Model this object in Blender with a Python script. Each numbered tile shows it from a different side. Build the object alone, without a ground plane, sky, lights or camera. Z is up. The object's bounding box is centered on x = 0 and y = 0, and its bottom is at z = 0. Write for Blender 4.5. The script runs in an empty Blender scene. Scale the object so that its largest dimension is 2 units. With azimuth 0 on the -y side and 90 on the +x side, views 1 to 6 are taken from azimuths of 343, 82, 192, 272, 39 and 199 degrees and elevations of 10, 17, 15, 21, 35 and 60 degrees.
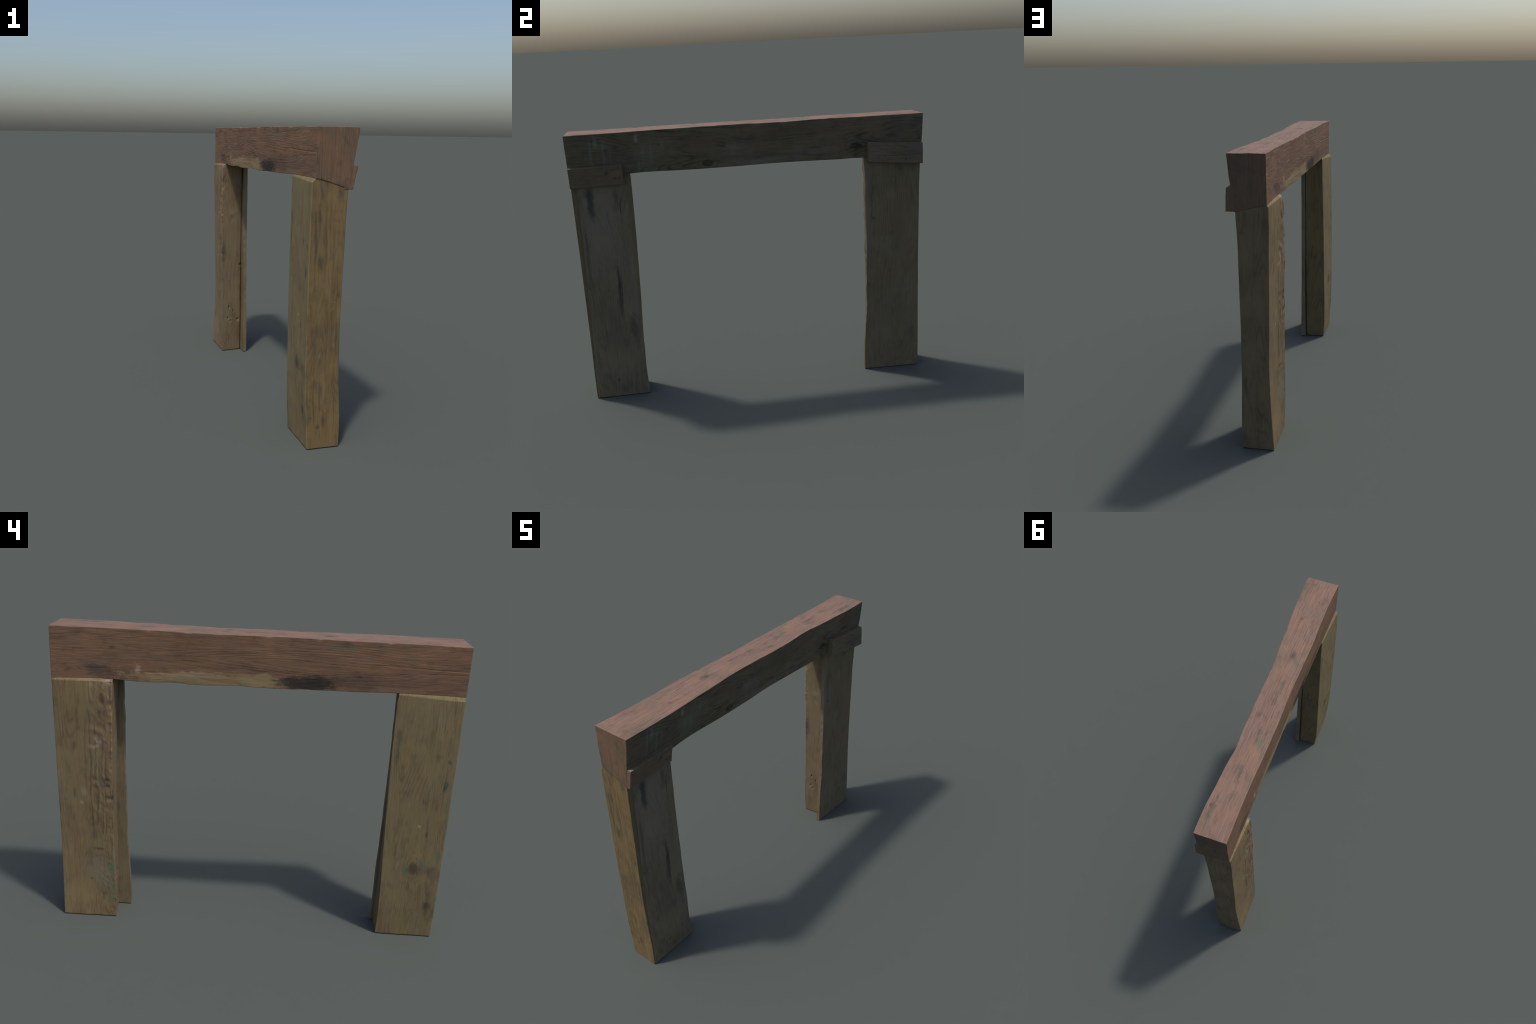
import bpy, math
import numpy as np
from mathutils import Vector

# ---------------------------------------------------------------- helpers
def lattice(i, j, k, seed):
    """pseudo random value in -1..1 for every integer lattice point"""
    h = (i * 374761393 + j * 668265263 + k * 2147483647 + seed * 144665) & 0xFFFFFFFF
    h = ((h ^ (h >> 13)) * 1274126177) & 0xFFFFFFFF
    h = ((h ^ (h >> 16)) * 2246822519) & 0xFFFFFFFF
    return ((h ^ (h >> 15)) & 0xFFFF) / 32767.5 - 1.0

def noise(p, freq, seed=0):
    """smooth 3D value noise; freq is a triple of cycles per metre"""
    q = p * np.asarray(freq, dtype=float)
    b = np.floor(q)
    f = q - b
    f = f * f * f * (f * (f * 6 - 15) + 10)
    b = b.astype(np.int64)
    out = np.zeros(len(p))
    for dx in (0, 1):
        wx = f[:, 0] if dx else 1 - f[:, 0]
        for dy in (0, 1):
            wy = f[:, 1] if dy else 1 - f[:, 1]
            for dz in (0, 1):
                wz = f[:, 2] if dz else 1 - f[:, 2]
                out += wx * wy * wz * lattice(b[:, 0] + dx, b[:, 1] + dy, b[:, 2] + dz, seed)
    return out

def curve(*knots):
    """smooth profile through (position, value) control points"""
    ks = sorted(knots)
    t = np.array([k[0] for k in ks]); v = np.array([k[1] for k in ks])
    m = np.gradient(v, t) if len(t) > 2 else np.full(len(t), (v[-1] - v[0]) / (t[-1] - t[0]))
    def f(x):
        x = np.clip(np.asarray(x, dtype=float), t[0], t[-1])
        i = np.clip(np.searchsorted(t, x, side='right') - 1, 0, len(t) - 2)
        h = t[i + 1] - t[i]; s = (x - t[i]) / h
        return ((1 + 2 * s) * (1 - s) ** 2 * v[i] + s * (1 - s) ** 2 * h * m[i]
                + s * s * (3 - 2 * s) * v[i + 1] + s * s * (s - 1) * h * m[i + 1])
    return f

def smooth(a, b, x):
    s = np.clip((x - a) / (b - a), 0, 1)
    return s * s * (3 - 2 * s)

def lerp(a, b, t):
    return a + (b - a) * t

def spread(length, step, r):
    """parameter values 0..1, dense inside the rounded border of width r"""
    n = max(2, int(round((length - 2 * r) / step)))
    lo = np.array([0, .12, .3, .55, .8]) * r
    mid = np.linspace(r, length - r, n + 1)
    return np.concatenate([lo, mid, (length - lo)[::-1]]) / length

def timber(name, size, step, r, shape, relief=None):
    """Rounded box of parameters (u along x, v along y, w along z), bent by
    shape(u, v, w) -> x, y, z, then pushed along its normals by relief(p, n)."""
    L = np.array(size, dtype=float)
    ax = [spread(L[k], step[k], r) for k in range(3)]
    n = [len(a) for a in ax]
    idx = -np.ones(n, dtype=np.int64)
    I, J, K = np.meshgrid(*[np.arange(m) for m in n], indexing='ij')
    skin = (I == 0) | (I == n[0] - 1) | (J == 0) | (J == n[1] - 1) | (K == 0) | (K == n[2] - 1)
    idx[skin] = np.arange(skin.sum())
    p = np.stack([ax[0][I[skin]], ax[1][J[skin]], ax[2][K[skin]]], 1) * L
    q = np.clip(p, r, L - r)
    d = p - q
    ln = np.linalg.norm(d, axis=1, keepdims=True)
    p = np.where(ln > 1e-9, q + d / np.maximum(ln, 1e-9) * r, p) / L
    co = np.stack(shape(p[:, 0], p[:, 1], p[:, 2]), 1)
    quads = []
    def side(g, flip):
        a, b, c, e = g[:-1, :-1], g[1:, :-1], g[1:, 1:], g[:-1, 1:]
        f = np.stack([a, b, c, e], -1).reshape(-1, 4)
        quads.append(f[:, ::-1] if flip else f)
    side(idx[0, :, :], True);  side(idx[-1, :, :], False)
    side(idx[:, 0, :], False); side(idx[:, -1, :], True)
    side(idx[:, :, 0], True);  side(idx[:, :, -1], False)
    F = np.concatenate(quads)
    if relief is not None:
        t = np.cross(co[F[:, 2]] - co[F[:, 0]], co[F[:, 3]] - co[F[:, 1]])
        N = np.zeros_like(co)
        for k in range(4):
            np.add.at(N, F[:, k], t)
        N /= np.maximum(np.linalg.norm(N, axis=1, keepdims=True), 1e-12)
        co = co + N * relief(co, N)[:, None]
    co[:, 1] = np.clip(co[:, 1], -1.0, 1.0)
    co[:, 2] = np.maximum(co[:, 2], 0.0)
    me = bpy.data.meshes.new(name)
    me.vertices.add(len(co)); me.vertices.foreach_set('co', co.ravel())
    me.loops.add(F.size); me.loops.foreach_set('vertex_index', F.ravel())
    me.polygons.add(len(F))
    me.polygons.foreach_set('loop_start', np.arange(0, F.size, 4))
    me.polygons.foreach_set('use_smooth', np.ones(len(F), dtype=bool))
    me.update(); me.validate()
    ob = bpy.data.objects.new(name, me)
    bpy.context.scene.collection.objects.link(ob)
    return ob

def pit(p, c, rad, depth):
    """soft dent: ellipsoid of radii rad round c"""
    d = (((p - np.array(c)) / np.array(rad)) ** 2).sum(1)
    return -depth * np.exp(-d * 1.6)

# ---------------------------------------------------------------- profiles
# lintel, as functions of y
lint_front_top = curve((-1, -.094), (-.85, -.087), (-.68, -.086), (-.47, -.090), (-.26, -.087), (-.05, -.084),
                       (.18, -.087), (.34, -.0855), (.52, -.082), (.7, -.080), (.88, -.083), (1, -.086))
lint_front_low = curve((-1, -.096), (-.5, -.090), (0, -.0855), (.5, -.0855), (1, -.088))
lint_back_top = curve((-1, .119), (-.84, .119), (-.66, .114), (-.45, .103), (-.325, .096), (-.2, .090), (-.04, .092),
                      (.2, .094), (.325, .0915), (.43, .0885), (.5, .0925), (.58, .0985), (.7, .103), (.8, .110), (1, .108))
lint_back_low = curve((-1, .070), (-.68, .067), (-.51, .058), (-.27, .060), (-.06, .059), (.09, .056), (.24, .061),
                      (.46, .066), (.68, .069), (1, .074))
lint_top = curve((-1, 1.5735), (-.7, 1.5745), (-.4, 1.575), (0, 1.5745), (.2, 1.572), (.4, 1.574), (.7, 1.574), (1, 1.5735))
lint_under_front = curve((-1, 1.335), (-.67, 1.335), (-.56, 1.332), (-.45, 1.329), (-.24, 1.327), (-.07, 1.324), (.11, 1.3255),
                         (.32, 1.322), (.40, 1.326), (.55, 1.322), (.70, 1.329), (.85, 1.328), (1, 1.320))
lint_under_back = curve((-1, 1.283), (-.86, 1.30), (-.74, 1.334), (-.66, 1.340), (-.4, 1.338), (-.15, 1.336), (.1, 1.338),
                        (.27, 1.339), (.5, 1.336), (.64, 1.335), (.74, 1.328), (.86, 1.30), (1, 1.284))

def under_lintel(x, y):
    a, b = lint_front_low(y), lint_back_low(y)
    t = np.clip((x - a) / (b - a), 0, 1)
    end = smooth(.75, 1, np.abs(y))
    return lerp(lint_under_front(y), lint_under_back(y), lerp(t, t ** 1.25, end))

def lintel_shape(u, v, w):
    y = -1 + 2 * v
    a = lerp(lint_front_low(y), lint_front_top(y) - .0012, w)
    b = .0012 + lerp(lint_back_low(y), lint_back_top(y), lerp(w ** 1.2, 1 - (1 - w) ** 1.2, smooth(.75, 1, np.abs(y))))
    x = lerp(a, b, u)
    xb = lerp(lint_front_low(y), lint_back_low(y), u)
    return x, y, lerp(under_lintel(xb, y), lint_top(y), w)

def cut_end(p, n):
    """1 on long faces, 0 on the sawn ends"""
    return 1 - smooth(.5, .9, np.abs(n[:, 1])) * smooth(.97, .99, np.abs(p[:, 1]))

def lintel_relief(p, n):
    long = cut_end(p, n)
    h = .0010 * noise(p, (9, 2.2, 9), 1) + .0007 * noise(p, (30, 6, 30), 2)
    g = noise(p, (190, 7, 190), 3) + .6 * noise(p, (330, 14, 330), 4)
    h += g * .00035 * (0.5 + .5 * noise(p, (12, 3, 12), 5))
    top = smooth(.5, .9, n[:, 2])
    h += top * (.0005 * noise(p, (260, 40, 260), 6) + .0004 * noise(p, (140, 10, 140), 9))
    # chips out of the lower front edge, and ragged top edges
    low = smooth(1.345, 1.325, p[:, 2])
    h -= low * .0022 * smooth(.25, .7, noise(p, (8, 13, 8), 8)) * smooth(-.75, -.6, p[:, 1]) * smooth(.75, .6, p[:, 1])
    for y, s in ((.43, .018), (.36, .012), (.13, .014), (.08, .012), (-.03, .010)):
        h += pit(p, (-.088, y, 1.320), (.02, s, .010), .0030)
    for y in (.336, -.29, .52, -.62, -.05):
        h += pit(p, (-.086, y, 1.575), (.02, .02, .007), .003)
    for y in (.43, .2, -.2, -.42, .62, .05):
        h += pit(p, (.092, y, 1.575), (.015, .03, .010), .0025)
    # long drying crack on the front, running in from the near end
    zc = 1.458 + .012 * (p[:, 1] + 1) + .003 * np.sin(p[:, 1] * 9)
    h -= .0016 * np.exp(-((p[:, 2] - zc) / .0022) ** 2) * smooth(-.45, -.6, p[:, 1]) * smooth(-.5, -.8, n[:, 0])
    zc = 1.425 + .012 * np.sin(p[:, 1] * 5)
    h -= .0010 * np.exp(-((p[:, 2] - zc) / .002) ** 2) * smooth(-.62, -.75, p[:, 1]) * smooth(-.5, -.8, n[:, 0])
    return h * long + (1 - long) * .0005 * noise(p, (120, 120, 14), 7)

# near post (at -y): profiles along z
N_front_outer = curve((0, -.104), (.12, -.110), (.24, -.118), (.37, -.1205), (.6, -.120), (.85, -.120), (1.0, -.118),
                      (1.12, -.117), (1.23, -.114), (1.34, -.110))
N_front_inner = curve((0, -.102), (.16, -.109), (.35, -.109), (.56, -.107), (.94, -.103), (1.2, -.098), (1.34, -.096))
N_back = curve((0, .064), (.16, .065), (.24, .061), (.35, .055), (.5, .053), (.75, .054), (.84, .057), (1.03, .062), (1.17, .066), (1.3, .070))
N_inner_front = curve((0, -.700), (.1, -.701), (.24, -.699), (.5, -.691), (.78, -.683), (1.08, -.677), (1.25, -.675), (1.31, -.676), (1.34, -.681))
N_inner_back = curve((0, -.701), (.5, -.702), (1.0, -.697), (1.34, -.694))
N_board_edge = curve((0, -.683), (.06, -.688), (.12, -.691), (.3, -.690), (.5, -.694), (.87, -.696), (1.1, -.695), (1.34, -.692))
N_board_start = curve((0, -.990), (.3, -.985), (.54, -.977), (.7, -.975), (1, -.968), (1.34, -.967))
N_board_inner = curve((0, .064), (.3, .060), (.745, .057), (1.17, .056), (1.34, .056))

F_front_outer = curve((0, -.101), (.08, -.097), (.17, -.092), (.34, -.086), (.44, -.0835), (.54, -.085), (.8, -.090), (1.0, -.092), (1.2, -.095), (1.34, -.094))
F_front_inner = curve((0, -.099), (.18, -.105), (.4, -.106), (.63, -.107), (.89, -.111), (1.1, -.111), (1.24, -.108), (1.34, -.103))
F_back = curve((0, .073), (.12, .073), (.33, .067), (.53, .064), (.7, .063), (.86, .065), (1.0, .066), (1.12, .067), (1.2, .070), (1.3, .073))
F_inner_front = curve((0, .711), (.08, .708), (.25, .709), (.45, .713), (.65, .711), (.9, .710), (1.07, .706), (1.2, .704), (1.3, .699), (1.34, .700))
F_inner_back = curve((0, .727), (.3, .722), (.7, .720), (1.0, .710), (1.2, .702), (1.34, .699))
F_board_edge = curve((0, .658), (.1, .659), (.2, .661), (.27, .665), (.38, .672), (.55, .673), (.8, .675), (1.1, .674), (1.34, .676))
F_board_inner = curve((0, .062), (.15, .062), (.3, .061), (.7, .061), (1.2, .062), (1.34, .063))

def post_shape(front_outer, front_inner, back, inner_front, inner_back, sgn, board_x, drop, hollow=0.0):
    """beam of a post: outer (sawn) end at y = sgn, inner face towards y = 0"""
    def f(u, v, w):
        z = 1.31 * w
        for _ in range(2):
            t = v if sgn > 0 else 1 - v            # 0 at the inner face, 1 at the outer end
            hid = .012 * (1 - smooth(.80, .88, t))        # sunk where the board covers it
            x = lerp(lerp(front_inner(z), front_outer(z), t), back(z) - hid, u)
            x = x + hollow * (1 - u) * np.sin(np.pi * t) * smooth(0, .2, z) * smooth(1.3, 1.1, z)
            xs = np.clip((x + .10) / (board_x + .10), 0, 1)
            yi = lerp(inner_front(z), inner_back(z), xs ** .8)
            yi = yi + sgn * .016 * smooth(board_x - .008, board_x + .012, x)
            y = lerp(yi, sgn * .9975, t)
            zt = under_lintel(x, y) + .006
            face = lint_front_low(y)
            zt = zt - .008 * smooth(-.006, .002, face - x) - drop * smooth(0, .013, face - x) * lerp(.75, 1, t)
            z = w * zt
        return x, y, z
    return f

def board_shape(start, edge, back, inner, sgn, depth, front):
    """thin board on the back of a post"""
    def f(u, v, w):
        z = 1.31 * w
        t = v if sgn > 0 else 1 - v
        ragged = (.0016 if sgn > 0 else .0005) * (np.sin(z * 23 + 2 * np.sin(z * 11)) + .4 * np.sin(z * 71 + 3 * np.sin(z * 17))) * smooth(0, .3, z)
        y = lerp(edge(z) + ragged * sgn, start(z) if callable(start) else start, t)
        xo = lerp(inner(z), back(z), t)
        return lerp(front + .003 * np.sin(z * 5), xo + depth, u), y, w * (under_lintel(xo, y) + .001)
    return f

def post_relief(seed, pits=(), rough=0.0, sgn=1):
    def f(p, n):
        long = 1 - smooth(.6, .9, np.abs(n[:, 2]))
        h = .0010 * noise(p, (9, 9, 2.2), seed) + .0006 * noise(p, (26, 26, 7), seed + 1)
        g = noise(p, (170, 170, 6), seed + 2) + .6 * noise(p, (320, 320, 12), seed + 3)
        h += g * .00028 * (0.5 + .5 * noise(p, (12, 12, 3), seed + 4))
        for c, rad, depth in pits:
            h += pit(p, c, rad, depth)
        if rough:
            fig = noise(p, (30, 30, 7), seed + 9)
            h += .0011 * np.sin(fig * 9) * smooth(-.5, -.85, n[:, 0]) * smooth(.86, .80, p[:, 1]) * smooth(.3, .5, p[:, 2])
            h += .0008 * noise(p, (110, 110, 60), seed + 10) * smooth(-.5, -.85, n[:, 0]) * smooth(.84, .76, p[:, 1])
            # broken arris between the front and the inner face
            near = np.exp(-((p[:, 1] - .705) / .012) ** 2 - ((p[:, 0] + .106) / .014) ** 2)
            h += near * rough * (np.minimum(noise(p, (40, 40, 16), seed + 6), .3) - .1 + .35 * noise(p, (110, 110, 60), seed + 7)) * smooth(.45, .8, p[:, 2])
        return h * long
    return f

def cleat_shape(y0, y1, c0, c1):
    """c0, c1: (x back, x out low, x out top, z low, z top out, z top back) at y0 and y1"""
    def f(u, v, w):
        k = [lerp(a, b, v) for a, b in zip(c0, c1)]
        out = lerp(k[1], k[2], w)
        return lerp(k[0], out, u), lerp(y0, y1, v), lerp(k[3], lerp(k[5], k[4], u), w)
    return f

def cleat_relief(seed):
    def f(p, n):
        h = .0012 * noise(p, (14, 9, 14), seed) + .0006 * noise(p, (45, 14, 45), seed + 1)
        return h + .00025 * noise(p, (220, 9, 220), seed + 2)
    return f
# ---------------------------------------------------------------- materials
class Graph:
    """small helper that wires shader nodes and returns sockets"""
    def __init__(self, name):
        self.mat = bpy.data.materials.new(name)
        self.mat.use_nodes = True
        self.t = self.mat.node_tree
        self.t.nodes.clear()
    def add(self, kind, **props):
        n = self.t.nodes.new(kind)
        for k, v in props.items():
            setattr(n, k, v)
        return n
    def put(self, sock, v):
        if isinstance(v, bpy.types.NodeSocket):
            self.t.links.new(v, sock)
        elif isinstance(v, (tuple, list)) and sock.type == 'RGBA':
            sock.default_value = (*v[:3], 1)
        else:
            sock.default_value = v
    def math(self, op, a, b=0.0, c=0.0, clamp=False):
        n = self.add('ShaderNodeMath', operation=op, use_clamp=clamp)
        for s, v in zip(n.inputs, (a, b, c)):
            self.put(s, v)
        return n.outputs[0]
    def vec(self, op, a, b=(0, 0, 0), scale=None):
        n = self.add('ShaderNodeVectorMath', operation=op)
        self.put(n.inputs[0], a)
        if op == 'SCALE':
            self.put(n.inputs['Scale'], scale)
        elif op not in ('LENGTH', 'ABSOLUTE'):
            self.put(n.inputs[1], b)
        return n.outputs['Value'] if op in ('LENGTH', 'DOT_PRODUCT') else n.outputs['Vector']
    def step(self, v, lo, hi, a=0.0, b=1.0):
        n = self.add('ShaderNodeMapRange', interpolation_type='SMOOTHSTEP')
        for k, x in (('Value', v), ('From Min', lo), ('From Max', hi), ('To Min', a), ('To Max', b)):
            self.put(n.inputs[k], x)
        return n.outputs[0]
    def noise(self, p, scale=1.0, detail=3.0, rough=.55, dist=0.0):
        n = self.add('ShaderNodeTexNoise')
        for k, x in (('Vector', p), ('Scale', scale), ('Detail', detail), ('Roughness', rough), ('Distortion', dist)):
            self.put(n.inputs[k], x)
        return n
    def mix(self, f, a, b, blend='MIX'):
        n = self.add('ShaderNodeMix', data_type='RGBA', blend_type=blend)
        self.put(n.inputs['Factor'], f)
        self.put(n.inputs[6], a)
        self.put(n.inputs[7], b)
        return n.outputs[2]
    def vmix(self, f, a, b):
        n = self.add('ShaderNodeMix', data_type='VECTOR')
        self.put(n.inputs['Factor'], f)
        self.put(n.inputs[4], a)
        self.put(n.inputs[5], b)
        return n.outputs[1]

def wood(name, along, base, patches=(), knots=(), faces=None, ends_vertical=False, seed=0.0,
         contrast=1.0, figure=1.0, flecks=1.0, rough=.8, bump=.35, veins=(), swirl=.2):
    """along: grain axis 0/1/2.  base: (main, second, third) colours that drift into each other.
    patches: (centre, radii, colour, amount, softness, raggedness).  knots: (centre, radius, amount).
    faces: {'back'|'top'|'end': (main, second)} other timber faces (weathered or sawn)."""
    g = Graph(name)
    tc = g.add('ShaderNodeTexCoord')
    P = tc.outputs['Object']
    sep = g.add('ShaderNodeSeparateXYZ'); g.put(sep.inputs[0], tc.outputs['Normal'])
    nx, ny, nz = sep.outputs
    end = g.step(g.math('ABSOLUTE', ny), .75, .92)
    # grain space: long along the fibre
    k = [1.0, 1.0, 1.0]; k[along] = .055
    m = [1.0, 1.0, 1.0]; m[along] = .16
    G = g.vec('MULTIPLY', P, tuple(k))
    M = g.vec('MULTIPLY', P, tuple(m))
    if ends_vertical:
        G = g.vmix(end, G, g.vec('MULTIPLY', P, (1, 1, .055)))
        M = g.vmix(end, M, g.vec('MULTIPLY', P, (1, 1, .16)))
    off = (seed, seed * 1.7, seed * .6)
    G = g.vec('ADD', G, off); M = g.vec('ADD', M, off); Q = g.vec('ADD', P, off)
    wob = g.vec('SUBTRACT', g.noise(Q, 9, 3).outputs['Color'], (.5, .5, .5))
    crumb = g.vec('SUBTRACT', g.noise(g.vec('MULTIPLY', Q, tuple(.45 if i == along else 1.0 for i in range(3))), 60, 4, .7).outputs['Color'], (.5, .5, .5))
    sepP = g.add('ShaderNodeSeparateXYZ'); g.put(sepP.inputs[0], g.vec('ADD', P, g.vec('SCALE', wob, scale=.03)))
    # fibres bend round the knots
    ringsum = None
    for c, r, amt in knots:
        r = r * 1.0
        d = g.vec('SUBTRACT', P, c)
        s = [1 / r] * 3; s[along] = .6 / r
        d = g.vec('LENGTH', g.vec('MULTIPLY', g.vec('ADD', d, g.vec('SCALE', wob, scale=.012)), tuple(s)))
        near = g.step(d, 3.2, .6)
        G = g.vec('ADD', G, g.vec('SCALE', g.vec('MULTIPLY', g.vec('SUBTRACT', P, c), (1, 1, 1)), scale=g.math('MULTIPLY', near, -.35)))
        core = g.math('MULTIPLY', g.step(d, 1.15, .65), amt)
        ring = g.math('MULTIPLY_ADD', g.math('SINE', g.math('MULTIPLY', d, 9.0)), .5, .5)
        ring = g.math('MULTIPLY', g.math('MULTIPLY', ring, near), .45 * amt)
        both = g.math('MAXIMUM', core, ring)
        ringsum = both if ringsum is None else g.math('MAXIMUM', ringsum, both)
    fine = g.noise(G, 420, 3, .6).outputs['Fac']
    fibre = g.noise(G, 130, 4, .6, .3).outputs['Fac']
    cloud = g.noise(M, 24, 4, .6, .4).outputs['Fac']
    drift = g.noise(Q, 5.5, 3, .6).outputs['Fac']
    speck = g.noise(g.vec('ADD', M, (3.1, 7.7, 1.3)), 65, 3, .6).outputs['Fac']
    field = g.noise(M, 6.5, 1, .4).outputs['Fac']
    rings = g.math('MULTIPLY_ADD', g.math('SINE', g.math('MULTIPLY', field, 150.0)), .5, .5)
    rings = g.math('POWER', rings, 3.0)

    def timber_tone(main, second, third):
        c = g.mix(g.step(drift, .38, .64), main, second)
        return g.mix(g.step(cloud, .50, .72), c, third)
    col = timber_tone(*base)
    if faces:
        for key, tones in faces.items():
            f = {'back': g.step(nx, .45, .75), 'front': g.step(nx, -.45, -.75), 'top': g.step(nz, .55, .8), 'end': end}[key]
            col = g.mix(f, col, timber_tone(*tones))
    mottle = g.noise(g.vec('MULTIPLY', Q, tuple(.5 if i == along else 1.0 for i in range(3))), 21, 4, .62, .3).outputs['Fac']
    col = g.mix(g.math('MULTIPLY', g.step(mottle, .54, .70), .55), col, g.mix(1.0, col, (.62, .66, .66), 'MULTIPLY'))
    col = g.mix(g.math('MULTIPLY', g.step(mottle, .46, .32), .45), col, g.mix(1.0, col, (1.22, 1.14, 1.02), 'MULTIPLY'))
    # grain darkening
    dark = g.math('ADD', g.math('MULTIPLY', g.step(fibre, .52, .75), .34 * contrast), g.math('MULTIPLY', g.step(cloud, .48, .25), .30 * contrast))
    dark = g.math('ADD', dark, g.math('MULTIPLY', rings, g.math('MULTIPLY', g.step(drift, .40, .62), g.step(nx, .45, .75, .30 * figure, swirl))))
    dark = g.math('ADD', dark, g.math('MULTIPLY', g.step(fine, .55, .8), .20 * contrast))
    dark = g.math('ADD', dark, g.math('MULTIPLY', g.step(speck, .66, .78), .38 * flecks), clamp=True)
    shade = g.mix(dark, (1, 1, 1), (.22, .19, .19))
    col = g.mix(1.0, col, shade, 'MULTIPLY')
    lite = g.math('MULTIPLY', g.step(fibre, .46, .28), .22 * contrast)
    col = g.mix(lite, col, g.mix(1.0, col, (1.75, 1.7, 1.65), 'MULTIPLY'))
    if ringsum is not None:
        col = g.mix(g.math('MULTIPLY', ringsum, .8), col, g.mix(1.0, col, (.30, .27, .27), 'MULTIPLY'))
    for axis, at, width, lo, hi, amt, colour in veins:
        d = g.math('ABSOLUTE', g.math('SUBTRACT', sepP.outputs[axis], at))
        z = sepP.outputs[along]
        f = g.math('MULTIPLY', g.step(d, width, 0.0), g.math('MULTIPLY', g.step(z, lo, lo + .06), g.step(z, hi, hi - .06)))
        face = g.step(nx, -.4, -.7) if axis == 1 else g.step(nz, .5, .8) if along == 1 else g.step(ny, -.4, -.7)
        f = g.math('MULTIPLY', f, g.math('MULTIPLY', face, amt))
        f = g.math('MULTIPLY', f, g.step(mottle, .36, .56, .25, 1.0))
        col = g.mix(f, col, colour)
    for c, r, colour, amt, soft, rag in patches:
        d = g.vec('SUBTRACT', P, c)
        d = g.vec('ADD', d, g.vec('MULTIPLY', wob, tuple(rag * x for x in r)))
        d = g.vec('ADD', d, g.vec('MULTIPLY', crumb, tuple((.9 + .55 * rag) * x for x in r)))
        inv = tuple(1 / x for x in r)
        d = g.vec('LENGTH', g.vec('MULTIPLY', d, inv))
        f = g.math('MULTIPLY', g.step(d, 1 + soft * .5, 1 - soft), amt)
        f = g.math('MULTIPLY', f, g.step(g.math('ADD', fibre, cloud), .70, 1.05, .62, 1.0), clamp=True)
        col = g.mix(f, col, g.mix(.30, colour, g.mix(1.0, colour, g.mix(dark, (1.4, 1.4, 1.4), (.3, .3, .3)), 'MULTIPLY')))
    h = g.math('ADD', g.math('MULTIPLY', fine, .5), g.math('MULTIPLY', fibre, 1.0))
    h = g.math('SUBTRACT', h, g.math('MULTIPLY', rings, .25))
    bp = g.add('ShaderNodeBump'); g.put(bp.inputs['Strength'], bump); g.put(bp.inputs['Distance'], .0022); g.put(bp.inputs['Height'], h)
    bsdf = g.add('ShaderNodeBsdfPrincipled')
    g.put(bsdf.inputs['Base Color'], col)
    g.put(bsdf.inputs['Roughness'], g.math('MULTIPLY_ADD', fibre, .25, rough - .12))
    bsdf.inputs['Specular IOR Level'].default_value = .25
    g.put(bsdf.inputs['Normal'], bp.outputs[0])
    out = g.add('ShaderNodeOutputMaterial')
    g.t.links.new(bsdf.outputs[0], out.inputs[0])
    return g.mat

BURNT = (.022, .020, .019); DUSK = (.055, .040, .032); LICHEN = (.085, .115, .072); TEAL = (.055, .085, .062)
STRAW = (.235, .175, .085); ASH = (.29, .24, .19); SLATE = (.155, .147, .128); SOOT = (.040, .042, .040)
MOSS = (.105, .120, .062)

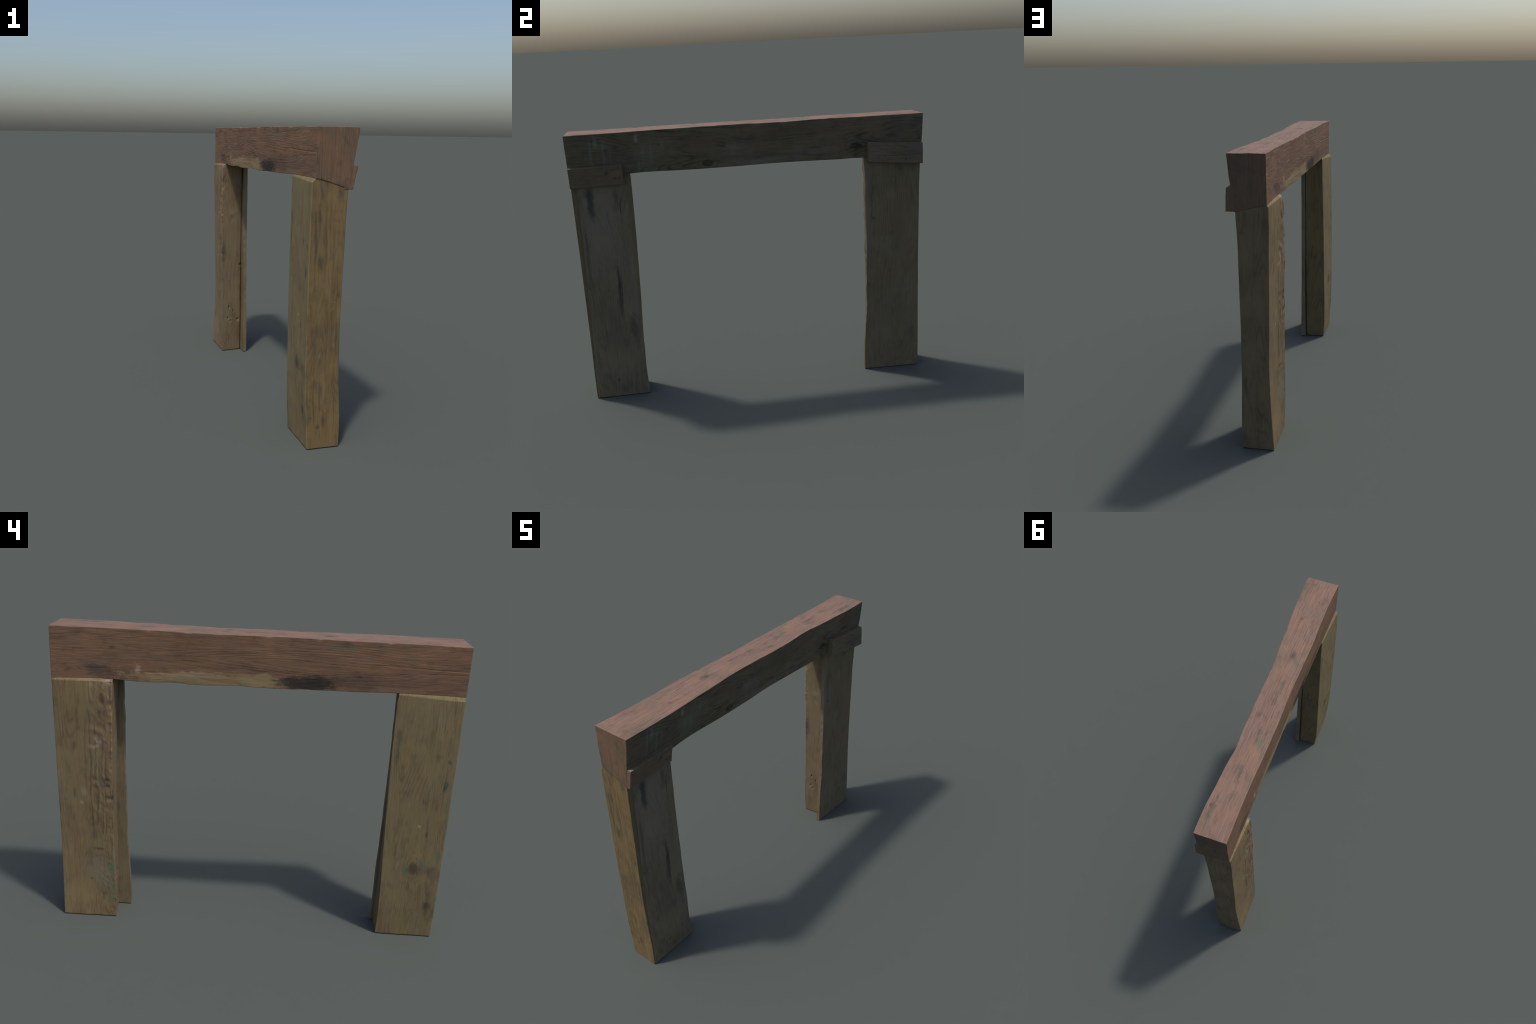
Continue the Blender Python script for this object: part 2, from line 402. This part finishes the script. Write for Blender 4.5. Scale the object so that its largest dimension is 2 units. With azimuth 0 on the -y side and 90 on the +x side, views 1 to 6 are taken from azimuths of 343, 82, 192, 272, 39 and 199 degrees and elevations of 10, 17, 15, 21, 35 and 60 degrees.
X = -.09
lintel_patches = [
    ((X, .74, 1.372), (.05, .17, .034), DUSK, .75, .6, 2.0),
    ((X, .79, 1.385), (.05, .05, .014), SOOT, .5, .6, 2.0),
    ((X, .20, 1.345), (.05, .40, .046), STRAW, .62, .35, 1.6),
    ((X, .33, 1.370), (.05, .14, .018), (.26, .21, .13), .5, .6, 2.0),
    ((X, -.02, 1.36), (.05, .11, .033), STRAW, .7, .3, 1.5),
    ((X, .575, 1.382), (.05, .014, .034), ASH, .55, .7, 1.4),
    ((X, -.215, 1.352), (.05, .150, .042), BURNT, .92, .5, 1.3),
    ((X, -.30, 1.372), (.05, .10, .030), BURNT, .75, .7, 1.3),
    ((X, -.46, 1.385), (.05, .14, .045), DUSK, .55, .8, 2.0),
    ((X, -.75, 1.40), (.05, .25, .035), (.10, .062, .045), .45, .8, 2.0),
    ((X, -.35, 1.538), (.05, .035, .009), LICHEN, .7, .5, 2.5),
    ((X, -.43, 1.530), (.05, .050, .012), LICHEN, .85, .5, 2.5),
    ((X, -.41, 1.556), (.05, .030, .016), SOOT, .6, .8, 2.0),
    ((X, .70, 1.483), (.05, .020, .010), SOOT, .7, .8, 2.0),
    ((X, .631, 1.483), (.05, .010, .008), TEAL, .7, .8, 2.0),
    ((X, -.49, 1.403), (.05, .016, .008), SOOT, .7, .8, 2.0),
    ((X, -.97, 1.52), (.05, .09, .035), (.215, .105, .060), .5, .8, 1.5),
    # lichen and soot on top
    ((-.054, -.70, 1.573), (.012, .030, .02), LICHEN, .7, .7, 2.5), ((-.042, -.29, 1.573), (.018, .045, .02), LICHEN, .6, .7, 2.5),
    ((-.012, -.345, 1.573), (.020, .035, .02), SOOT, .7, .8, 2.5), ((-.075, -.39, 1.573), (.010, .05, .02), LICHEN, .6, .7, 2.5),
    ((-.02, -.09, 1.573), (.016, .08, .02), SOOT, .55, .8, 2.5), ((-.01, .02, 1.573), (.020, .06, .02), SOOT, .5, .8, 2.5),
    ((-.004, .29, 1.573), (.016, .06, .02), SOOT, .6, .8, 2.5), ((-.035, .345, 1.573), (.022, .05, .02), LICHEN, .65, .7, 2.5),
    ((-.072, .42, 1.573), (.010, .04, .02), LICHEN, .6, .7, 2.5), ((.001, .57, 1.573), (.014, .06, .02), SOOT, .5, .8, 2.5),
    ((.068, .80, 1.573), (.018, .050, .02), SOOT, .65, .8, 2.5), ((.075, .88, 1.573), (.012, .04, .02), SOOT, .5, .8, 2.5),
    ((.041, .15, 1.573), (.014, .03, .02), SOOT, .6, .8, 2.5), ((.045, -.634, 1.573), (.014, .02, .02), SOOT, .6, .8, 2.5),
    # back: lime runs, grey bloom
    ((.10, -.84, 1.49), (.05, .10, .09), (.130, .122, .084), .5, .9, 2.2), ((.10, -.56, 1.45), (.05, .13, .10), (.128, .122, .080), .5, .9, 2.4),
    ((.10, -.92, 1.52), (.05, .06, .07), (.070, .060, .045), .5, .9, 2.0), ((.10, -.70, 1.45), (.05, .05, .10), (.072, .066, .045), .45, .9, 2.2),
    ((.09, .22, 1.50), (.05, .30, .045), (.085, .066, .044), .5, .9, 2.4), ((.10, .90, 1.50), (.05, .14, .09), (.072, .066, .055), .5, .9, 2.2),
    ((.09, -.28, 1.50), (.05, .16, .05), (.092, .070, .044), .5, .9, 2.4), ((.07, -.05, 1.385), (.05, .20, .020), (.075, .064, .050), .4, .9, 2.4),
    ((.11, -.868, 1.46), (.05, .009, .085), SLATE, .55, .9, .8), ((.11, -.838, 1.525), (.05, .014, .035), SLATE, .75, .9, 1.0),
    ((.11, -.800, 1.45), (.05, .007, .085), SLATE, .6, .9, .8), ((.11, -.765, 1.45), (.05, .006, .05), SLATE, .5, .9, .8),
    ((.11, -.618, 1.535), (.05, .012, .028), ASH, .6, .9, 1.2), ((.10, -.59, 1.43), (.05, .010, .08), SLATE, .5, .9, 1.0),
    ((.09, -.615, 1.375), (.05, .008, .04), SLATE, .6, .9, .8), ((.09, -.545, 1.45), (.05, .008, .07), SLATE, .5, .9, 1.0),
    ((.10, -.485, 1.495), (.05, .015, .045), SLATE, .55, .9, 3.0),
    ((.09, -.55, 1.37), (.05, .12, .04), (.075, .085, .048), .5, .9, 1.5),
    ((.09, -.08, 1.44), (.05, .12, .04), SLATE, .5, .9, 2.5), ((.07, .10, 1.36), (.05, .28, .022), SLATE, .45, .9, 2.0),
    ((.07, .051, 1.384), (.05, .018, .006), SOOT, .8, .8, 2.0),
    ((.085, .36, 1.40), (.05, .13, .03), SLATE, .35, .9, 2.5),
    # end by the near post
    ((.03, -1, 1.298), (.035, .02, .022), SOOT, .55, .9, 2.5),
]
lintel_knots = [((.066, -.236, 1.368), .022, 1.0), ((.088, .613, 1.408), .024, 1.0), ((X, -.49, 1.405), .008, .6)]

XN = -.115
near_patches = [
    ((XN, -.960, .885), (.05, .014, .030), TEAL, .8, .7, 2.0), ((XN, -.958, .868), (.05, .012, .014), SOOT, .7, .7, 2.0),
    ((XN, -.918, .930), (.05, .010, .016), LICHEN, .6, .7, 2.0),
    ((XN, -.815, .395), (.05, .018, .040), LICHEN, .8, .6, 2.2), ((XN, -.900, .440), (.05, .026, .028), LICHEN, .75, .6, 2.2),
    ((XN, -.966, .480), (.05, .016, .040), LICHEN, .7, .6, 2.2), ((XN, -.86, .405), (.05, .040, .035), DUSK, .55, .8, 2.0),
    ((XN, -.93, .40), (.05, .050, .030), DUSK, .5, .9, 2.0),
    ((XN, -.948, .204), (.05, .014, .014), TEAL, .8, .6, 1.5), ((XN, -.952, .19), (.05, .020, .022), DUSK, .5, .8, 1.5),
    ((XN, -.900, .612), (.05, .008, .018), SOOT, .85, .8, 1.0), ((XN, -.898, .650), (.05, .005, .05), SOOT, .5, .9, 1.0),
    ((XN, -.859, .654), (.05, .009, .009), ASH, .7, .8, .8),
    ((XN, -.710, 1.132), (.05, .020, .030), SOOT, .6, .9, 2.0), ((XN, -.701, 1.027), (.05, .016, .05), SOOT, .55, .9, 2.0),
    ((XN, -.710, 1.085), (.05, .015, .016), TEAL, .5, .8, 2.0),
    ((XN, -.877, 1.215), (.05, .0028, .085), SOOT, .75, .7, 1.0), ((XN, -.918, 1.20), (.05, .0026, .075), SOOT, .65, .7, 1.0),
    ((XN, -.755, .51), (.05, .009, .055), DUSK, .6, .9, 1.0), ((XN, -.987, .147), (.05, .014, .035), SOOT, .5, .8, 1.0),
    ((XN, -.965, 1.007), (.05, .010, .016), SOOT, .65, .8, 2.0), ((XN, -.815, 1.179), (.05, .010, .014), TEAL, .6, .8, 2.0),
    ((XN, -.903, 1.021), (.05, .014, .018), SOOT, .5, .9, 2.0), ((XN, -.773, .428), (.05, .008, .035), ASH, .35, .9, 1.5),
    ((XN, -.705, .34), (.05, .02, .03), MOSS, .5, .9, 2.0), ((XN, -.85, 1.24), (.05, .14, .09), (.165, .140, .075), .5, 1.0, 2.0),
    ((XN, -.93, .75), (.05, .010, .03), SOOT, .4, .9, 2.0),
    # sawn end towards -y: dark figure and smudges
    ((-.065, -1, 1.15), (.012, .03, .060), DUSK, .75, .8, 1.5), ((-.085, -1, 1.02), (.010, .03, .070), DUSK, .6, .8, 1.5),
    ((-.040, -1, 1.05), (.009, .03, .070), DUSK, .55, .8, 1.5), ((-.060, -1, .925), (.022, .03, .040), DUSK, .7, .8, 1.5),
    ((-.060, -1, 1.00), (.018, .03, .045), (.165, .118, .055), .6, .8, 1.2), ((-.055, -1, .84), (.015, .03, .05), (.165, .112, .050), .5, .9, 1.2),
    ((.028, -1, 1.255), (.022, .03, .040), SOOT, .7, .9, 2.2), ((-.055, -1, 1.27), (.018, .03, .05), SOOT, .4, .9, 2.0),
    ((-.023, -1, .14), (.014, .03, .035), DUSK, .75, .8, 1.2), ((-.050, -1, .108), (.009, .03, .012), SOOT, .7, .8, 1.5),
    ((-.095, -1, .235), (.008, .03, .012), SLATE, .6, .8, 1.5), ((-.094, -1, .16), (.010, .03, .010), SOOT, .6, .8, 1.5),
    ((-.037, -1, .30), (.010, .03, .035), SOOT, .5, .9, 1.5), ((-.07, -1, .32), (.03, .03, .03), DUSK, .45, .9, 2.0),
    ((-.065, -1, .60), (.03, .03, .030), DUSK, .45, .9, 2.0), ((-.052, -1, .477), (.006, .03, .010), SLATE, .7, .8, 1.5),
    ((.014, -1, .564), (.004, .03, .035), SLATE, .45, .9, 2.5), ((.02, -1, .52), (.006, .03, .014), SLATE, .55, .9, 2.5),
    ((-.085, -1, .55), (.010, .03, .05), SOOT, .4, .9, 2.0), ((.02, -1, .74), (.012, .03, .004), SLATE, .5, .9, 2.5),
    ((.025, -1, .98), (.02, .03, .06), (.175, .135, .075), .4, 1.0, 1.5),
    ((-.117, -.985, .80), (.010, .016, .14), TEAL, .35, .9, 2.0),
]
near_knots = [((XN, -.960, .887), .014, .6), ((XN, -.853, .413), .024, .7), ((XN, -.948, .204), .010, .8)]

XF = -.10
far_patches = [
    ((XF, .745, 1.06), (.03, .040, .24), (.185, .115, .066), .55, .6, 1.6), ((XF, .765, .74), (.03, .055, .16), (.175, .112, .062), .5, .7, 1.6),
    ((XF, .740, .812), (.03, .024, .012), SOOT, .75, .7, 2.0), ((XF, .740, .772), (.03, .024, .008), SOOT, .75, .7, 2.0),
    ((XF, .711, .72), (.03, .004, .07), SOOT, .8, .6, .8),
    ((XF, .762, 1.15), (.03, .012, .028), DUSK, .65, .8, 2.0), ((XF, .735, 1.16), (.03, .010, .02), DUSK, .55, .8, 2.0),
    ((XF, .79, .68), (.03, .006, .10), DUSK, .6, .8, 1.5), ((XF, .812, .50), (.03, .012, .040), SOOT, .55, .9, 1.5),
    ((XF, .803, .407), (.03, .035, .008), DUSK, .6, .8, 2.0), ((XF, .790, .365), (.03, .03, .007), DUSK, .5, .8, 2.0),
    ((XF, .728, .30), (.03, .022, .050), (.095, .125, .060), .8, .8, 1.8), ((XF, .735, .17), (.03, .022, .080), (.095, .125, .062), .75, .8, 1.8),
    ((XF, .775, .235), (.03, .055, .10), (.165, .158, .098), .6, .9, 1.8), ((XF, .80, .30), (.03, .05, .06), (.16, .135, .10), .5, .9, 1.8),
    ((XF, .84, .225), (.03, .008, .010), SOOT, .6, .8, 1.5),
    ((XF, .911, .717), (.03, .009, .030), SOOT, .7, .9, 1.2), ((XF, .877, .668), (.03, .008, .010), ASH, .7, .8, .8),
    ((XF, .96, .679), (.03, .010, .012), TEAL, .7, .8, 1.5), ((XF, .895, .98), (.03, .018, .025), SOOT, .5, .9, 2.0),
    ((XF, .86, .73), (.03, .016, .028), ASH, .45, .9, 1.2),
    ((XF, .800, .985), (.02, .020, .014), ASH, .75, .9, 3.0), ((XF, .775, 1.012), (.02, .020, .012), ASH, .75, .9, 3.0),
    ((XF, .750, 1.030), (.02, .018, .012), ASH, .65, .9, 3.0), ((XF, .790, 1.035), (.02, .010, .016), ASH, .6, .9, 3.0),
    ((XF, .730, 1.305), (.03, .022, .018), ASH, .6, .9, 3.0), ((XF, .80, 1.30), (.03, .02, .016), ASH, .4, .9, 3.0),
    ((XF, .727, 1.10), (.02, .008, .03), ASH, .5, .9, 3.0),
    ((XF, .89, 1.22), (.03, .06, .10), (.175, .142, .060), .55, 1.0, 1.5), ((XF, .96, .60), (.03, .04, .15), (.17, .142, .085), .45, 1.0, 2.0),
    ((XF, .90, .13), (.03, .07, .09), (.20, .145, .068), .4, 1.0, 2.0),
    ((-.04, .71, .30), (.02, .02, .07), DUSK, .3, 1.0, 2.0), ((0, .71, 1.15), (.05, .02, .10), DUSK, .35, 1.0, 2.0),
    ((-.03, .71, .98), (.02, .02, .03), ASH, .25, .9, 3.0),
]
far_knots = [((XF, .752, 1.232), .018, 1.0), ((XF, .745, .79), .016, .5)]

near_veins = [(0, -.088, .008, .75, 1.22, .6, DUSK), (0, -.034, .006, .85, 1.25, .5, DUSK), (0, -.015, .005, .30, 1.30, .4, DUSK),
              (0, .010, .004, .20, 1.10, .4, DUSK), (0, .032, .005, .05, .90, .4, DUSK), (0, -.075, .006, .10, .55, .5, DUSK),
              (0, -.045, .005, .15, .50, .55, SOOT), (1, -.955, .005, .50, 1.30, .4, DUSK), (1, -.985, .005, .60, 1.30, .35, SLATE)]
far_veins = [(1, .822, .005, .45, 1.20, .6, DUSK), (1, .795, .006, .52, 1.15, .7, DUSK), (1, .765, .005, .45, 1.05, .6, DUSK),
             (1, .742, .008, .80, 1.20, .55, (.09, .055, .040)), (1, .845, .004, .60, 1.10, .4, DUSK), (1, .885, .004, .95, 1.30, .4, DUSK),
             (1, .730, .010, .55, 1.10, .4, (.15, .082, .055)), (1, .900, .006, .05, .25, .35, (.17, .09, .05))]
top_cracks = [(0, x0, .0035, lo, hi, amt, c) for x0, lo, hi, amt, c in (
    (-.055, -1.0, .30, .6, (.10, .068, .055)), (-.030, -.75, .95, .55, (.26, .165, .115)), (.012, -.90, .50, .6, (.085, .062, .054)),
    (-.005, .05, 1.0, .5, (.10, .070, .058)), (.045, -.95, .20, .5, (.11, .072, .058)), (.060, .10, .95, .55, (.095, .068, .058)),
    (.080, -.98, -.1, .5, (.11, .074, .060)), (-.070, -.10, .95, .5, (.11, .072, .056)), (-.015, -.65, .25, .45, (.27, .17, .12)),
    (.030, -.30, .75, .5, (.10, .072, .060)))]
nb = .07
near_board_patches = [
    ((nb, -.86, 1.02), (.05, .14, .30), (.180, .152, .112), .62, .7, 1.2),
    ((nb, -.900, 1.20), (.05, .019, .105), (.036, .042, .042), .95, .8, 1.2), ((nb, -.905, 1.24), (.05, .03, .03), SOOT, .5, .9, 1.2),
    ((nb, -.792, .67), (.05, .014, .145), BURNT, .95, .8, 1.0), ((nb, -.80, .56), (.05, .016, .06), SOOT, .6, .9, 1.2),
    ((nb, -.743, 1.145), (.05, .005, .040), SOOT, .8, .8, 1.0), ((nb, -.76, 1.22), (.05, .010, .05), DUSK, .5, .9, 1.2),
    ((nb, -.735, .44), (.05, .024, .090), SOOT, .65, .8, 1.8), ((nb, -.95, .90), (.05, .010, .22), SOOT, .5, .9, 1.2), ((nb, -.84, .50), (.05, .05, .10), DUSK, .4, 1.0, 1.8), ((nb, -.715, .62), (.05, .028, .20), (.165, .140, .105), .55, .8, 1.2),
    ((nb, -.72, .33), (.05, .012, .06), SOOT, .4, .8, 2.0), ((nb, -.859, .107), (.05, .012, .012), SOOT, .7, .8, 1.2),
    ((nb, -.917, .874), (.05, .012, .02), SLATE, .6, .9, 1.5), ((nb, -.85, .40), (.05, .09, .14), (.10, .080, .055), .5, 1.0, 1.6),
    ((nb, -.87, .20), (.05, .06, .06), (.16, .13, .09), .35, 1.0, 2.0),
]
far_board_patches = [
    ((nb, .72, .973), (.05, .008, .012), SOOT, .8, .8, 1.2), ((nb, .884, 1.255), (.05, .012, .016), TEAL, .7, .8, 1.5),
    ((nb, .952, .23), (.05, .018, .05), SOOT, .5, .9, 1.8), ((nb, .735, .52), (.05, .020, .14), (.125, .115, .045), .55, .9, 1.5),
    ((nb, .90, .85), (.05, .06, .25), (.145, .098, .055), .5, 1.0, 1.2), ((nb, .69, 1.1), (.06, .016, .35), (.135, .122, .105), .5, .8, 1.2),
    ((nb, .71, 1.05), (.05, .008, .10), SOOT, .4, .9, 2.0), ((nb, .79, .25), (.05, .10, .20), (.155, .125, .080), .4, 1.0, 1.5),
    ((nb, .86, .78), (.05, .03, .06), SOOT, .3, .9, 2.0),
]
near_cleat_patches = [
    ((.09, -.708, 1.35), (.08, .010, .12), (.120, .096, .062), .95, .3, .2),
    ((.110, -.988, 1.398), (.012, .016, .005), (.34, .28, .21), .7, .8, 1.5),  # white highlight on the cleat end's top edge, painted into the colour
    ((.10, -.794, 1.356), (.05, .010, .012), SOOT, .85, .7, 1.2), ((.10, -.762, 1.371), (.05, .010, .004), SOOT, .8, .7, 1.5),
    ((.10, -.732, 1.371), (.05, .009, .005), SOOT, .8, .7, 1.5), ((.09, -.749, 1.322), (.05, .010, .006), BURNT, .8, .7, 1.5),
    ((.09, -.726, 1.322), (.05, .007, .006), BURNT, .8, .7, 1.5), ((.10, -.74, 1.345), (.05, .035, .03), (.175, .100, .050), .55, .9, 1.5),
    ((.08, -.85, 1.29), (.05, .13, .012), (.15, .095, .055), .5, .9, 1.5),
    ((.09, -.80, 1.41), (.05, .12, .008), (.13, .125, .13), .5, .7, 1.5),
]
far_cleat_patches = [
    ((.09, .680, 1.37), (.08, .012, .12), (.125, .102, .064), .95, .3, .2),
    ((.11, .96, 1.36), (.05, .06, .05), (.072, .066, .056), .6, 1.0, 1.5), ((.11, .84, 1.344), (.05, .17, .0016), SOOT, .7, .6, 2.0),
    ((.11, .898, 1.318), (.05, .010, .006), SOOT, .85, .7, 1.2), ((.11, .775, 1.344), (.05, .006, .005), SOOT, .7, .7, 1.2),
]

RED = ((.182, .106, .063), (.158, .096, .060), (.190, .098, .054))
MAT = {
    'lintel': wood('red_brown_timber', 1, RED, lintel_patches, lintel_knots, {
        'top': ((.204, .124, .091), (.184, .121, .094), (.202, .120, .086)),
        'back': ((.132, .102, .064), (.118, .100, .060), (.130, .094, .060)),
        'end': ((.148, .092, .056), (.132, .090, .058), (.162, .092, .054))}, True, 1.3, contrast=1.05, figure=.45, flecks=.35, bump=.65, veins=top_cracks, swirl=.55),
    'near_post': wood('olive_timber', 2, ((.182, .140, .068), (.170, .126, .065), (.172, .138, .080)), near_patches, near_knots, {
        'end': ((.165, .114, .050), (.145, .103, .050), (.178, .124, .056)),
        'back': ((.140, .110, .056), (.130, .106, .056), (.145, .112, .060))}, False, 4.1, contrast=.85, figure=.7, flecks=.45, veins=near_veins),
    'far_post': wood('golden_timber', 2, ((.198, .145, .072), (.188, .130, .068), (.178, .140, .082)), far_patches, far_knots, {
        'end': ((.170, .125, .068), (.160, .116, .066), (.155, .122, .076))}, False, 8.2, contrast=.8, figure=.8, flecks=.45, veins=far_veins),
    'near_board': wood('grey_board', 2, ((.168, .132, .084), (.156, .124, .080), (.176, .140, .096)), near_board_patches, (), None, False, 12.7, contrast=.8, figure=.4),
    'far_board': wood('olive_board', 2, ((.166, .132, .078), (.158, .120, .070), (.150, .126, .082)), far_board_patches, (), None, False, 16.9, contrast=.7, figure=.5),
    'near_cleat': wood('brown_cleat', 1, ((.140, .104, .066), (.128, .100, .066), (.150, .104, .062)), near_cleat_patches, (), {
        'end': ((.158, .094, .060), (.145, .090, .060), (.165, .092, .056))}, True, 21.5, contrast=.8, figure=.4),
    'far_cleat': wood('dark_cleat', 1, ((.136, .104, .068), (.126, .100, .066), (.134, .098, .060)), far_cleat_patches, (), {
        'end': ((.150, .094, .062), (.132, .092, .064), (.165, .094, .060))}, True, 25.1, contrast=.8, figure=.4),
}
# ---------------------------------------------------------------- build
root = bpy.data.objects.new('timber_gateway', None)
bpy.context.scene.collection.objects.link(root)
root['label'] = 'weathered timber gateway of two thick posts and a reddish lintel'
root['category'] = 'wooden gateway'

def part(ob, parent, mat):
    ob.parent = parent
    ob.data.materials.append(mat)
    return ob

S = .0032
lintel = part(timber('lintel', (.19, 2.0, .24), (S, S, S), .0028, lintel_shape, lintel_relief), root, MAT['lintel'])

gouges = [((-.052, .714, .315), (.004, .03, .010), .010), ((-.020, .716, .285), (.003, .03, .014), .008),
          ((-.060, .714, .235), (.004, .03, .010), .010), ((-.040, .714, .215), (.004, .03, .008), .009),
          ((-.058, .714, .275), (.003, .03, .018), .003), ((.015, .720, .222), (.012, .03, .012), .006),
          ((.030, .725, .62), (.012, .02, .010), .006), ((-.03, .714, .95), (.02, .03, .03), .003),
          ((-.108, .735, .78), (.03, .030, .022), .004), ((-.108, .730, .70), (.03, .026, .018), .004)]
near_post = part(timber('post', (.17, .31, 1.33), (S, S, S), .0038,
                        post_shape(N_front_outer, N_front_inner, N_back, N_inner_front, N_inner_back, -1, .030, .014),
                        post_relief(20)), root, MAT['near_post'])
far_post = part(timber('post', (.17, .30, 1.33), (S, S, S), .0038,
                       post_shape(F_front_outer, F_front_inner, F_back, F_inner_front, F_inner_back, 1, .034, .010, .004),
                       post_relief(40, gouges, .006)), root, MAT['far_post'])
part(timber('backing_board', (.034, .28, 1.325), (S, S, S), .0025,
            board_shape(N_board_start, N_board_edge, N_back, N_board_inner, -1, .0025, .033), post_relief(60)), near_post, MAT['near_board'])
part(timber('backing_board', (.034, .31, 1.325), (S, S, S), .0025,
            board_shape(.990, F_board_edge, F_back, F_board_inner, 1, .0015, .038), post_relief(70)), far_post, MAT['far_board'])
part(timber('cleat', (.045, .29, .115), (S, S, S), .0022,
            cleat_shape(-.9985, -.708, (.050, .095, .119, 1.283, 1.396, 1.398), (.045, .084, .107, 1.286, 1.393, 1.414)),
            cleat_relief(80)), root, MAT['near_cleat'])
part(timber('cleat', (.045, .315, .115), (S, S, S), .0025,
            cleat_shape(.680, .9985, (.050, .110, .109, 1.314, 1.425, 1.428), (.055, .123, .117, 1.286, 1.406, 1.408)),
            cleat_relief(90)), root, MAT['far_cleat'])
